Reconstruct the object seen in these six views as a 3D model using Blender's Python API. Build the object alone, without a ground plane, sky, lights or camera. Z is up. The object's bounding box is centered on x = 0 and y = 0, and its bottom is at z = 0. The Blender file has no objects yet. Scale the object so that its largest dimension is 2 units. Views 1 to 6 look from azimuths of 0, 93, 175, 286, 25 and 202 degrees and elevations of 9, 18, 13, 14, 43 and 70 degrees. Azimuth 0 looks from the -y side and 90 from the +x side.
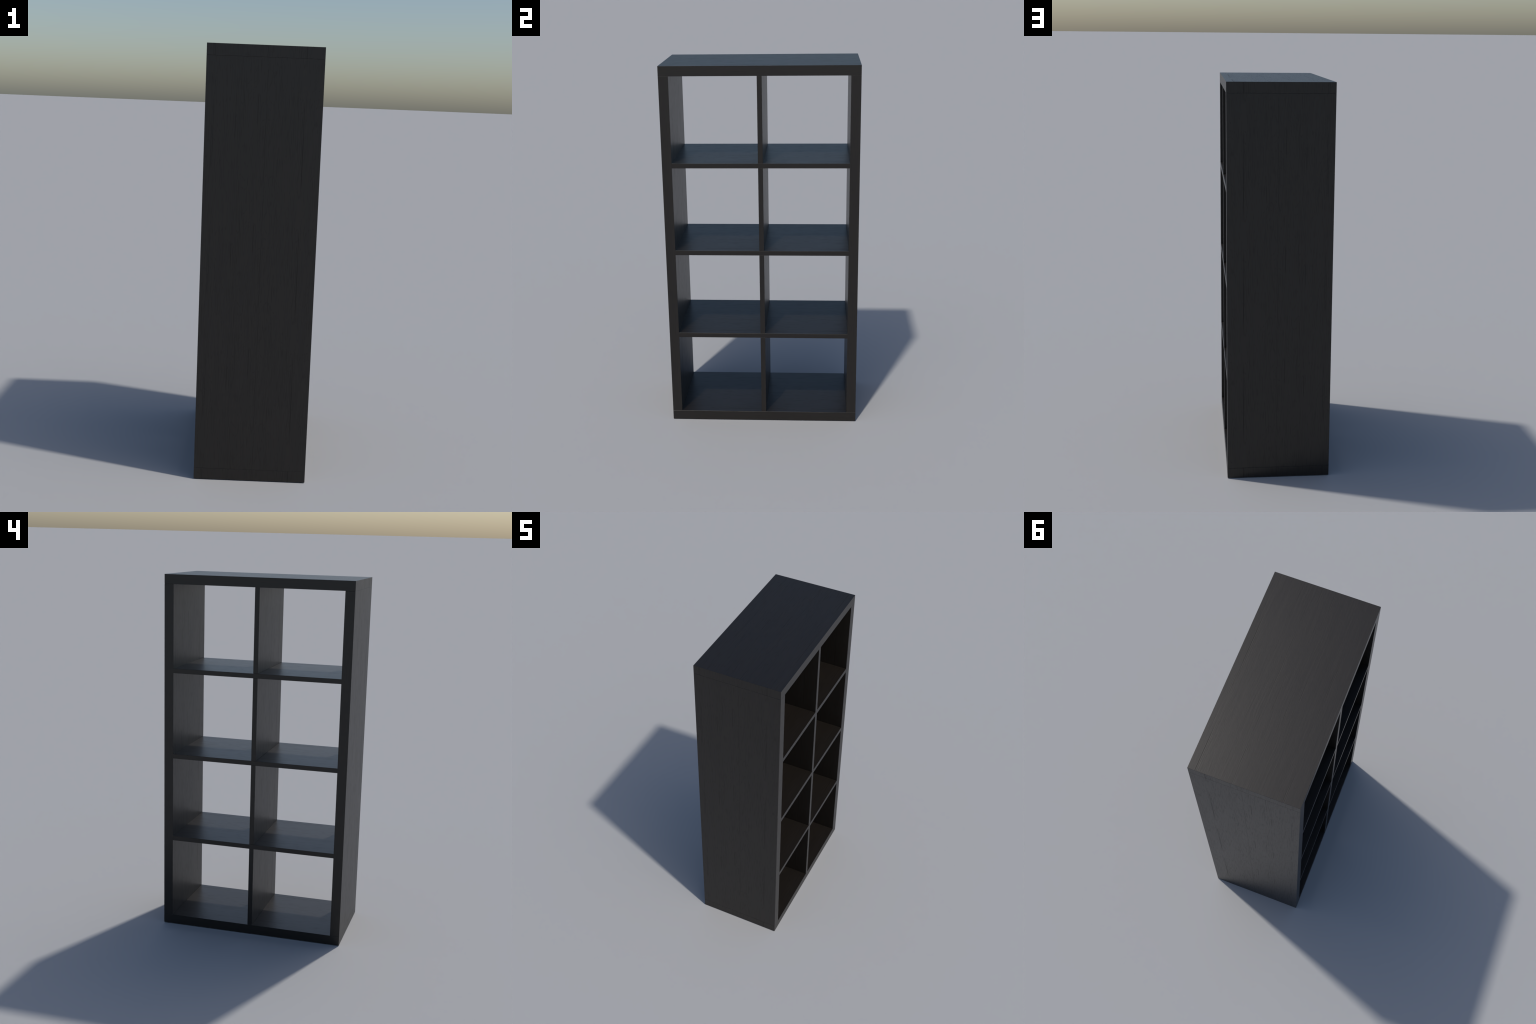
"""Tall open cube bookshelf, two cells wide and four high, in black-brown wood foil."""
import bpy, bmesh, math
from mathutils import Vector

# ---------------------------------------------------------------- sizes (metres)
DEPTH, WIDTH, HEIGHT = 0.5204, 1.0388, 2.0   # x, y, z
FRAME = 0.0521           # thick outer boards
THIN = 0.0257           # shelves and dividers
EDGE = 0.0006           # eased edge radius
GAP = 0.0003            # hairline left at every butt joint
PERIOD = 0.575          # the printed grain repeats along its length

# ---------------------------------------------------------------- material
class Nodes:
    """Tiny helper to write node trees as expressions."""
    def __init__(self, tree):
        self.t = tree

    def put(self, sock, value):
        if isinstance(value, bpy.types.NodeSocket):
            self.t.links.new(value, sock)
        else:
            sock.default_value = value

    def math(self, op, a, b=0.0, c=0.0, clamp=False):
        n = self.t.nodes.new("ShaderNodeMath")
        n.operation, n.use_clamp = op, clamp
        for s, v in zip(n.inputs, (a, b, c)):
            self.put(s, v)
        return n.outputs[0]

    def xyz(self, x, y, z):
        n = self.t.nodes.new("ShaderNodeCombineXYZ")
        for s, v in zip(n.inputs, (x, y, z)):
            self.put(s, v)
        return n.outputs[0]

    def noise(self, vec, scale=1.0, detail=2.0, rough=0.5, distort=0.0):
        n = self.t.nodes.new("ShaderNodeTexNoise")
        self.put(n.inputs["Vector"], vec)
        n.inputs["Scale"].default_value = scale
        n.inputs["Detail"].default_value = detail
        n.inputs["Roughness"].default_value = rough
        n.inputs["Distortion"].default_value = distort
        return n.outputs["Fac"]

    def ramp(self, v, lo, hi, out_lo=0.0, out_hi=1.0):
        n = self.t.nodes.new("ShaderNodeMapRange")
        n.interpolation_type = "SMOOTHSTEP"
        self.put(n.inputs["Value"], v)
        for k, x in zip(("From Min", "From Max", "To Min", "To Max"), (lo, hi, out_lo, out_hi)):
            n.inputs[k].default_value = x
        return n.outputs["Result"]


# Long dark veins of the foil: offset across the board, half width, start and
# length along the repeat (as fractions), strength.
VEINS = [
    ( 0.1800, 0.0034, 0.10, 0.85, 1.0),
    ( 0.1740, 0.0022, 0.14, 0.50, 0.8),
    ( 0.1870, 0.0016, 0.08, 0.34, 0.6),
    ( 0.2250, 0.0016, 0.55, 0.40, 0.4),
    ( 0.0115, 0.0020, 0.00, 1.00, 0.75),
    (-0.0265, 0.0024, 0.10, 0.32, 0.9),
    (-0.0900, 0.0020, 0.04, 0.42, 0.8),
    (-0.1255, 0.0028, 0.26, 0.26, 0.8),
    (-0.1600, 0.0014, 0.50, 0.45, 0.5),
    (-0.2240, 0.0024, 0.15, 0.55, 0.8),
    (-0.2310, 0.0018, 0.30, 0.50, 0.7),
]


def wood(name, across, along, shift=0.0, phase=0.0, figure=1.0, relief=0.4):
    """Dark foil; 'across' and 'along' are the object axes over and along the grain."""
    m = bpy.data.materials.new(name)
    m.use_nodes = True
    t = m.node_tree
    t.nodes.clear()
    N = Nodes(t)
    out = t.nodes.new("ShaderNodeOutputMaterial")
    bsdf = t.nodes.new("ShaderNodeBsdfPrincipled")
    t.links.new(bsdf.outputs[0], out.inputs[0])
    sep = t.nodes.new("ShaderNodeSeparateXYZ")
    t.links.new(t.nodes.new("ShaderNodeTexCoord").outputs["Object"], sep.inputs[0])
    w = N.math("SUBTRACT", sep.outputs["XYZ".index(across)], shift)
    g = N.math("MULTIPLY_ADD", sep.outputs["XYZ".index(along)], -1.0 / PERIOD, phase)
    turn = N.math("MULTIPLY", g, 2 * math.pi)
    cx, sx = N.math("COSINE", turn), N.math("SINE", turn)

    def grain(fw, fg):          # seamless along the repeat
        r = PERIOD / (2 * math.pi) * fg
        return N.xyz(N.math("MULTIPLY", w, fw), N.math("MULTIPLY", cx, r), N.math("MULTIPLY", sx, r))

    # figure: slow sideways drift of the fibres, stronger in some bands (cathedrals)
    drift = N.math("MULTIPLY", N.math("SUBTRACT", N.noise(grain(11, 4), detail=1), 0.5), 0.024)
    w0 = w
    w = N.math("ADD", w, drift)
    fibre = N.noise(grain(330, 3.5), detail=3, rough=0.6)           # hair-fine fibres
    band = N.noise(grain(48, 2.2), detail=3, rough=0.6)             # broad soft bands
    pore_n = N.noise(grain(420, 13), detail=1, rough=0.4)
    pore_density = N.ramp(N.noise(grain(22, 4), detail=1), 0.35, 0.65, 0.0, 0.08)
    pores = N.ramp(N.math("ADD", pore_n, pore_density), 0.56, 0.78)

    # cathedral figure: contour lines of a slow field, broken into dashes
    field = N.math("MULTIPLY", N.noise(grain(13, 3.0), detail=1), 17.0)
    ring = N.math("ABSOLUTE", N.math("SUBTRACT", N.math("FRACT", field), 0.5))
    dash = N.ramp(N.noise(grain(150, 26), detail=1), 0.42, 0.62)
    rings = N.math("MULTIPLY", N.ramp(ring, 0.03, 0.13, 1.0, 0.0), dash)

    # veins follow only a small drift so that they stay nearly straight
    w = N.math("MULTIPLY_ADD", N.math("SUBTRACT", N.noise(grain(6, 4), detail=1), 0.5), 0.010, w0)
    frac = N.math("FRACT", g)
    breakup = N.ramp(N.noise(grain(90, 9), detail=2), 0.36, 0.58, 0.1, 1.0)
    veins = None
    for off, half, start, length, power in VEINS:
        d = N.math("ABSOLUTE", N.math("SUBTRACT", w, off))
        line = N.ramp(d, half * 0.2, half, power * figure, 0.0)
        if length < 1.0:
            q = N.math("ABSOLUTE", N.math("SUBTRACT", frac, start + length / 2))
            line = N.math("MULTIPLY", line, N.ramp(q, length * 0.25, length * 0.5, 1.0, 0.0))
        veins = line if veins is None else N.math("MAXIMUM", veins, line)
    veins = N.math("MULTIPLY", veins, breakup)
    fine = N.math("MAXIMUM", N.math("MULTIPLY", pores, 0.5 * figure), N.math("MULTIPLY", rings, 0.35 * figure))
    dark = N.math("MAXIMUM", veins, fine)

    tone = N.math("MULTIPLY_ADD", band, 0.45, N.math("MULTIPLY", fibre, 0.55))
    tone = N.math("SUBTRACT", N.ramp(tone, 0.3, 0.7), N.math("MULTIPLY", dark, 0.8), clamp=True)
    mix = t.nodes.new("ShaderNodeMix")
    mix.data_type = "RGBA"
    t.links.new(tone, mix.inputs[0])
    mix.inputs["A"].default_value = (0.0099, 0.0078, 0.0062, 1)
    mix.inputs["B"].default_value = (0.0137, 0.0107, 0.0084, 1)
    t.links.new(mix.outputs["Result"], bsdf.inputs["Base Color"])

    rough = N.math("MULTIPLY_ADD", N.math("SUBTRACT", fibre, 0.5), 0.09, ROUGH)
    N.put(bsdf.inputs["Roughness"], N.math("MULTIPLY_ADD", dark, 0.16, rough))
    N.put(bsdf.inputs["Specular IOR Level"], N.math("MULTIPLY_ADD", dark, -0.20, 0.5))

    height = N.math("SUBTRACT", N.math("MULTIPLY", fibre, relief), N.math("MULTIPLY_ADD", veins, 0.8, N.math("MULTIPLY", pores, 0.12)))
    bump = t.nodes.new("ShaderNodeBump")
    bump.inputs["Strength"].default_value = 0.35
    bump.inputs["Distance"].default_value = 0.00025
    t.links.new(height, bump.inputs["Height"])
    t.links.new(bump.outputs[0], bsdf.inputs["Normal"])
    return m


ROUGH = 0.36
UPRIGHT_FACE = wood("dark_wood_vertical_grain", "X", "Z", 0.0, 0.51, 0.85, 0.6)
FLAT_FACE = wood("dark_wood_lengthwise_grain", "X", "Y", 0.045, 0.40, 0.80, 1.15)
UPRIGHT_EDGE = wood("dark_wood_vertical_edge_band", "Y", "Z", 0.07, 0.15, 0.45)
FLAT_EDGE = wood("dark_wood_lengthwise_edge_band", "Z", "Y", 0.06, 0.75, 0.45)


# ---------------------------------------------------------------- boards
def board_mesh(name, size, flat):
    """A board with eased edges. flat: lies down (grain along y), else stands (along z)."""
    bm = bmesh.new()
    bmesh.ops.create_cube(bm, size=1.0)
    bmesh.ops.scale(bm, vec=Vector(size), verts=bm.verts)
    bmesh.ops.bevel(bm, geom=bm.edges[:], offset=EDGE, segments=3, profile=0.5,
                    affect="EDGES", clamp_overlap=True)
    for f in bm.faces:
        n = [abs(c) for c in f.normal]
        axis = n.index(max(n))
        if axis == 0:
            f.material_index = 3 if flat else 2      # slim front and rear edges
        elif axis == 2 and flat:
            f.material_index = 1                     # wide lying faces
        else:
            f.material_index = 0                     # wide standing faces, board ends
        f.smooth = max(n) < 0.9999
    me = bpy.data.meshes.new(name)
    bm.to_mesh(me)
    bm.free()
    for mat in (UPRIGHT_FACE, FLAT_FACE, UPRIGHT_EDGE, FLAT_EDGE):
        me.materials.append(mat)
    me.shade_smooth()
    # keep the big faces truly flat, let only the eased edges roll
    me.set_sharp_from_angle(angle=math.radians(40))
    normals = [None] * len(me.vertices)
    big = {}
    for p in me.polygons:
        for v in p.vertices:
            if v not in big or p.area > big[v][0]:
                big[v] = (p.area, p.normal.copy())
    for v, (_, nrm) in big.items():
        normals[v] = nrm
    me.normals_split_custom_set_from_vertices(normals)
    return me


root = bpy.data.objects.new("bookshelf", None)
root.empty_display_size = 0.2
root["label"] = "tall open black-brown wooden cube shelving unit with eight compartments"
root["category"] = "bookshelf"
bpy.context.scene.collection.objects.link(root)


def place(name, me, at):
    ob = bpy.data.objects.new(name, me)
    ob.location = at
    ob.parent = root
    bpy.context.scene.collection.objects.link(ob)
    return ob


inner_h = HEIGHT - 2 * FRAME
inner_w = WIDTH - 2 * FRAME
cell = (inner_h - 3 * THIN) / 4

frame_board = board_mesh("frame_board", (DEPTH, WIDTH, FRAME), True)
for z in (FRAME / 2, HEIGHT - FRAME / 2):
    place("frame_board", frame_board, (0, 0, z))

upright = board_mesh("frame_upright", (DEPTH, FRAME, inner_h - 2 * GAP), False)
for s in (-1, 1):
    place("frame_upright", upright, (0, s * (WIDTH - FRAME) / 2, HEIGHT / 2))

shelf = board_mesh("shelf", (DEPTH - 0.0004, inner_w + 2 * EDGE, THIN), True)
for i in range(3):
    place("shelf", shelf, (0, 0, FRAME + (i + 1) * cell + (i + 0.5) * THIN))

divider = board_mesh("divider", (DEPTH - 0.0008, THIN, cell - 2 * GAP), False)
for i in range(4):
    place("divider", divider, (0, 0, FRAME + (i + 0.5) * cell + i * THIN))
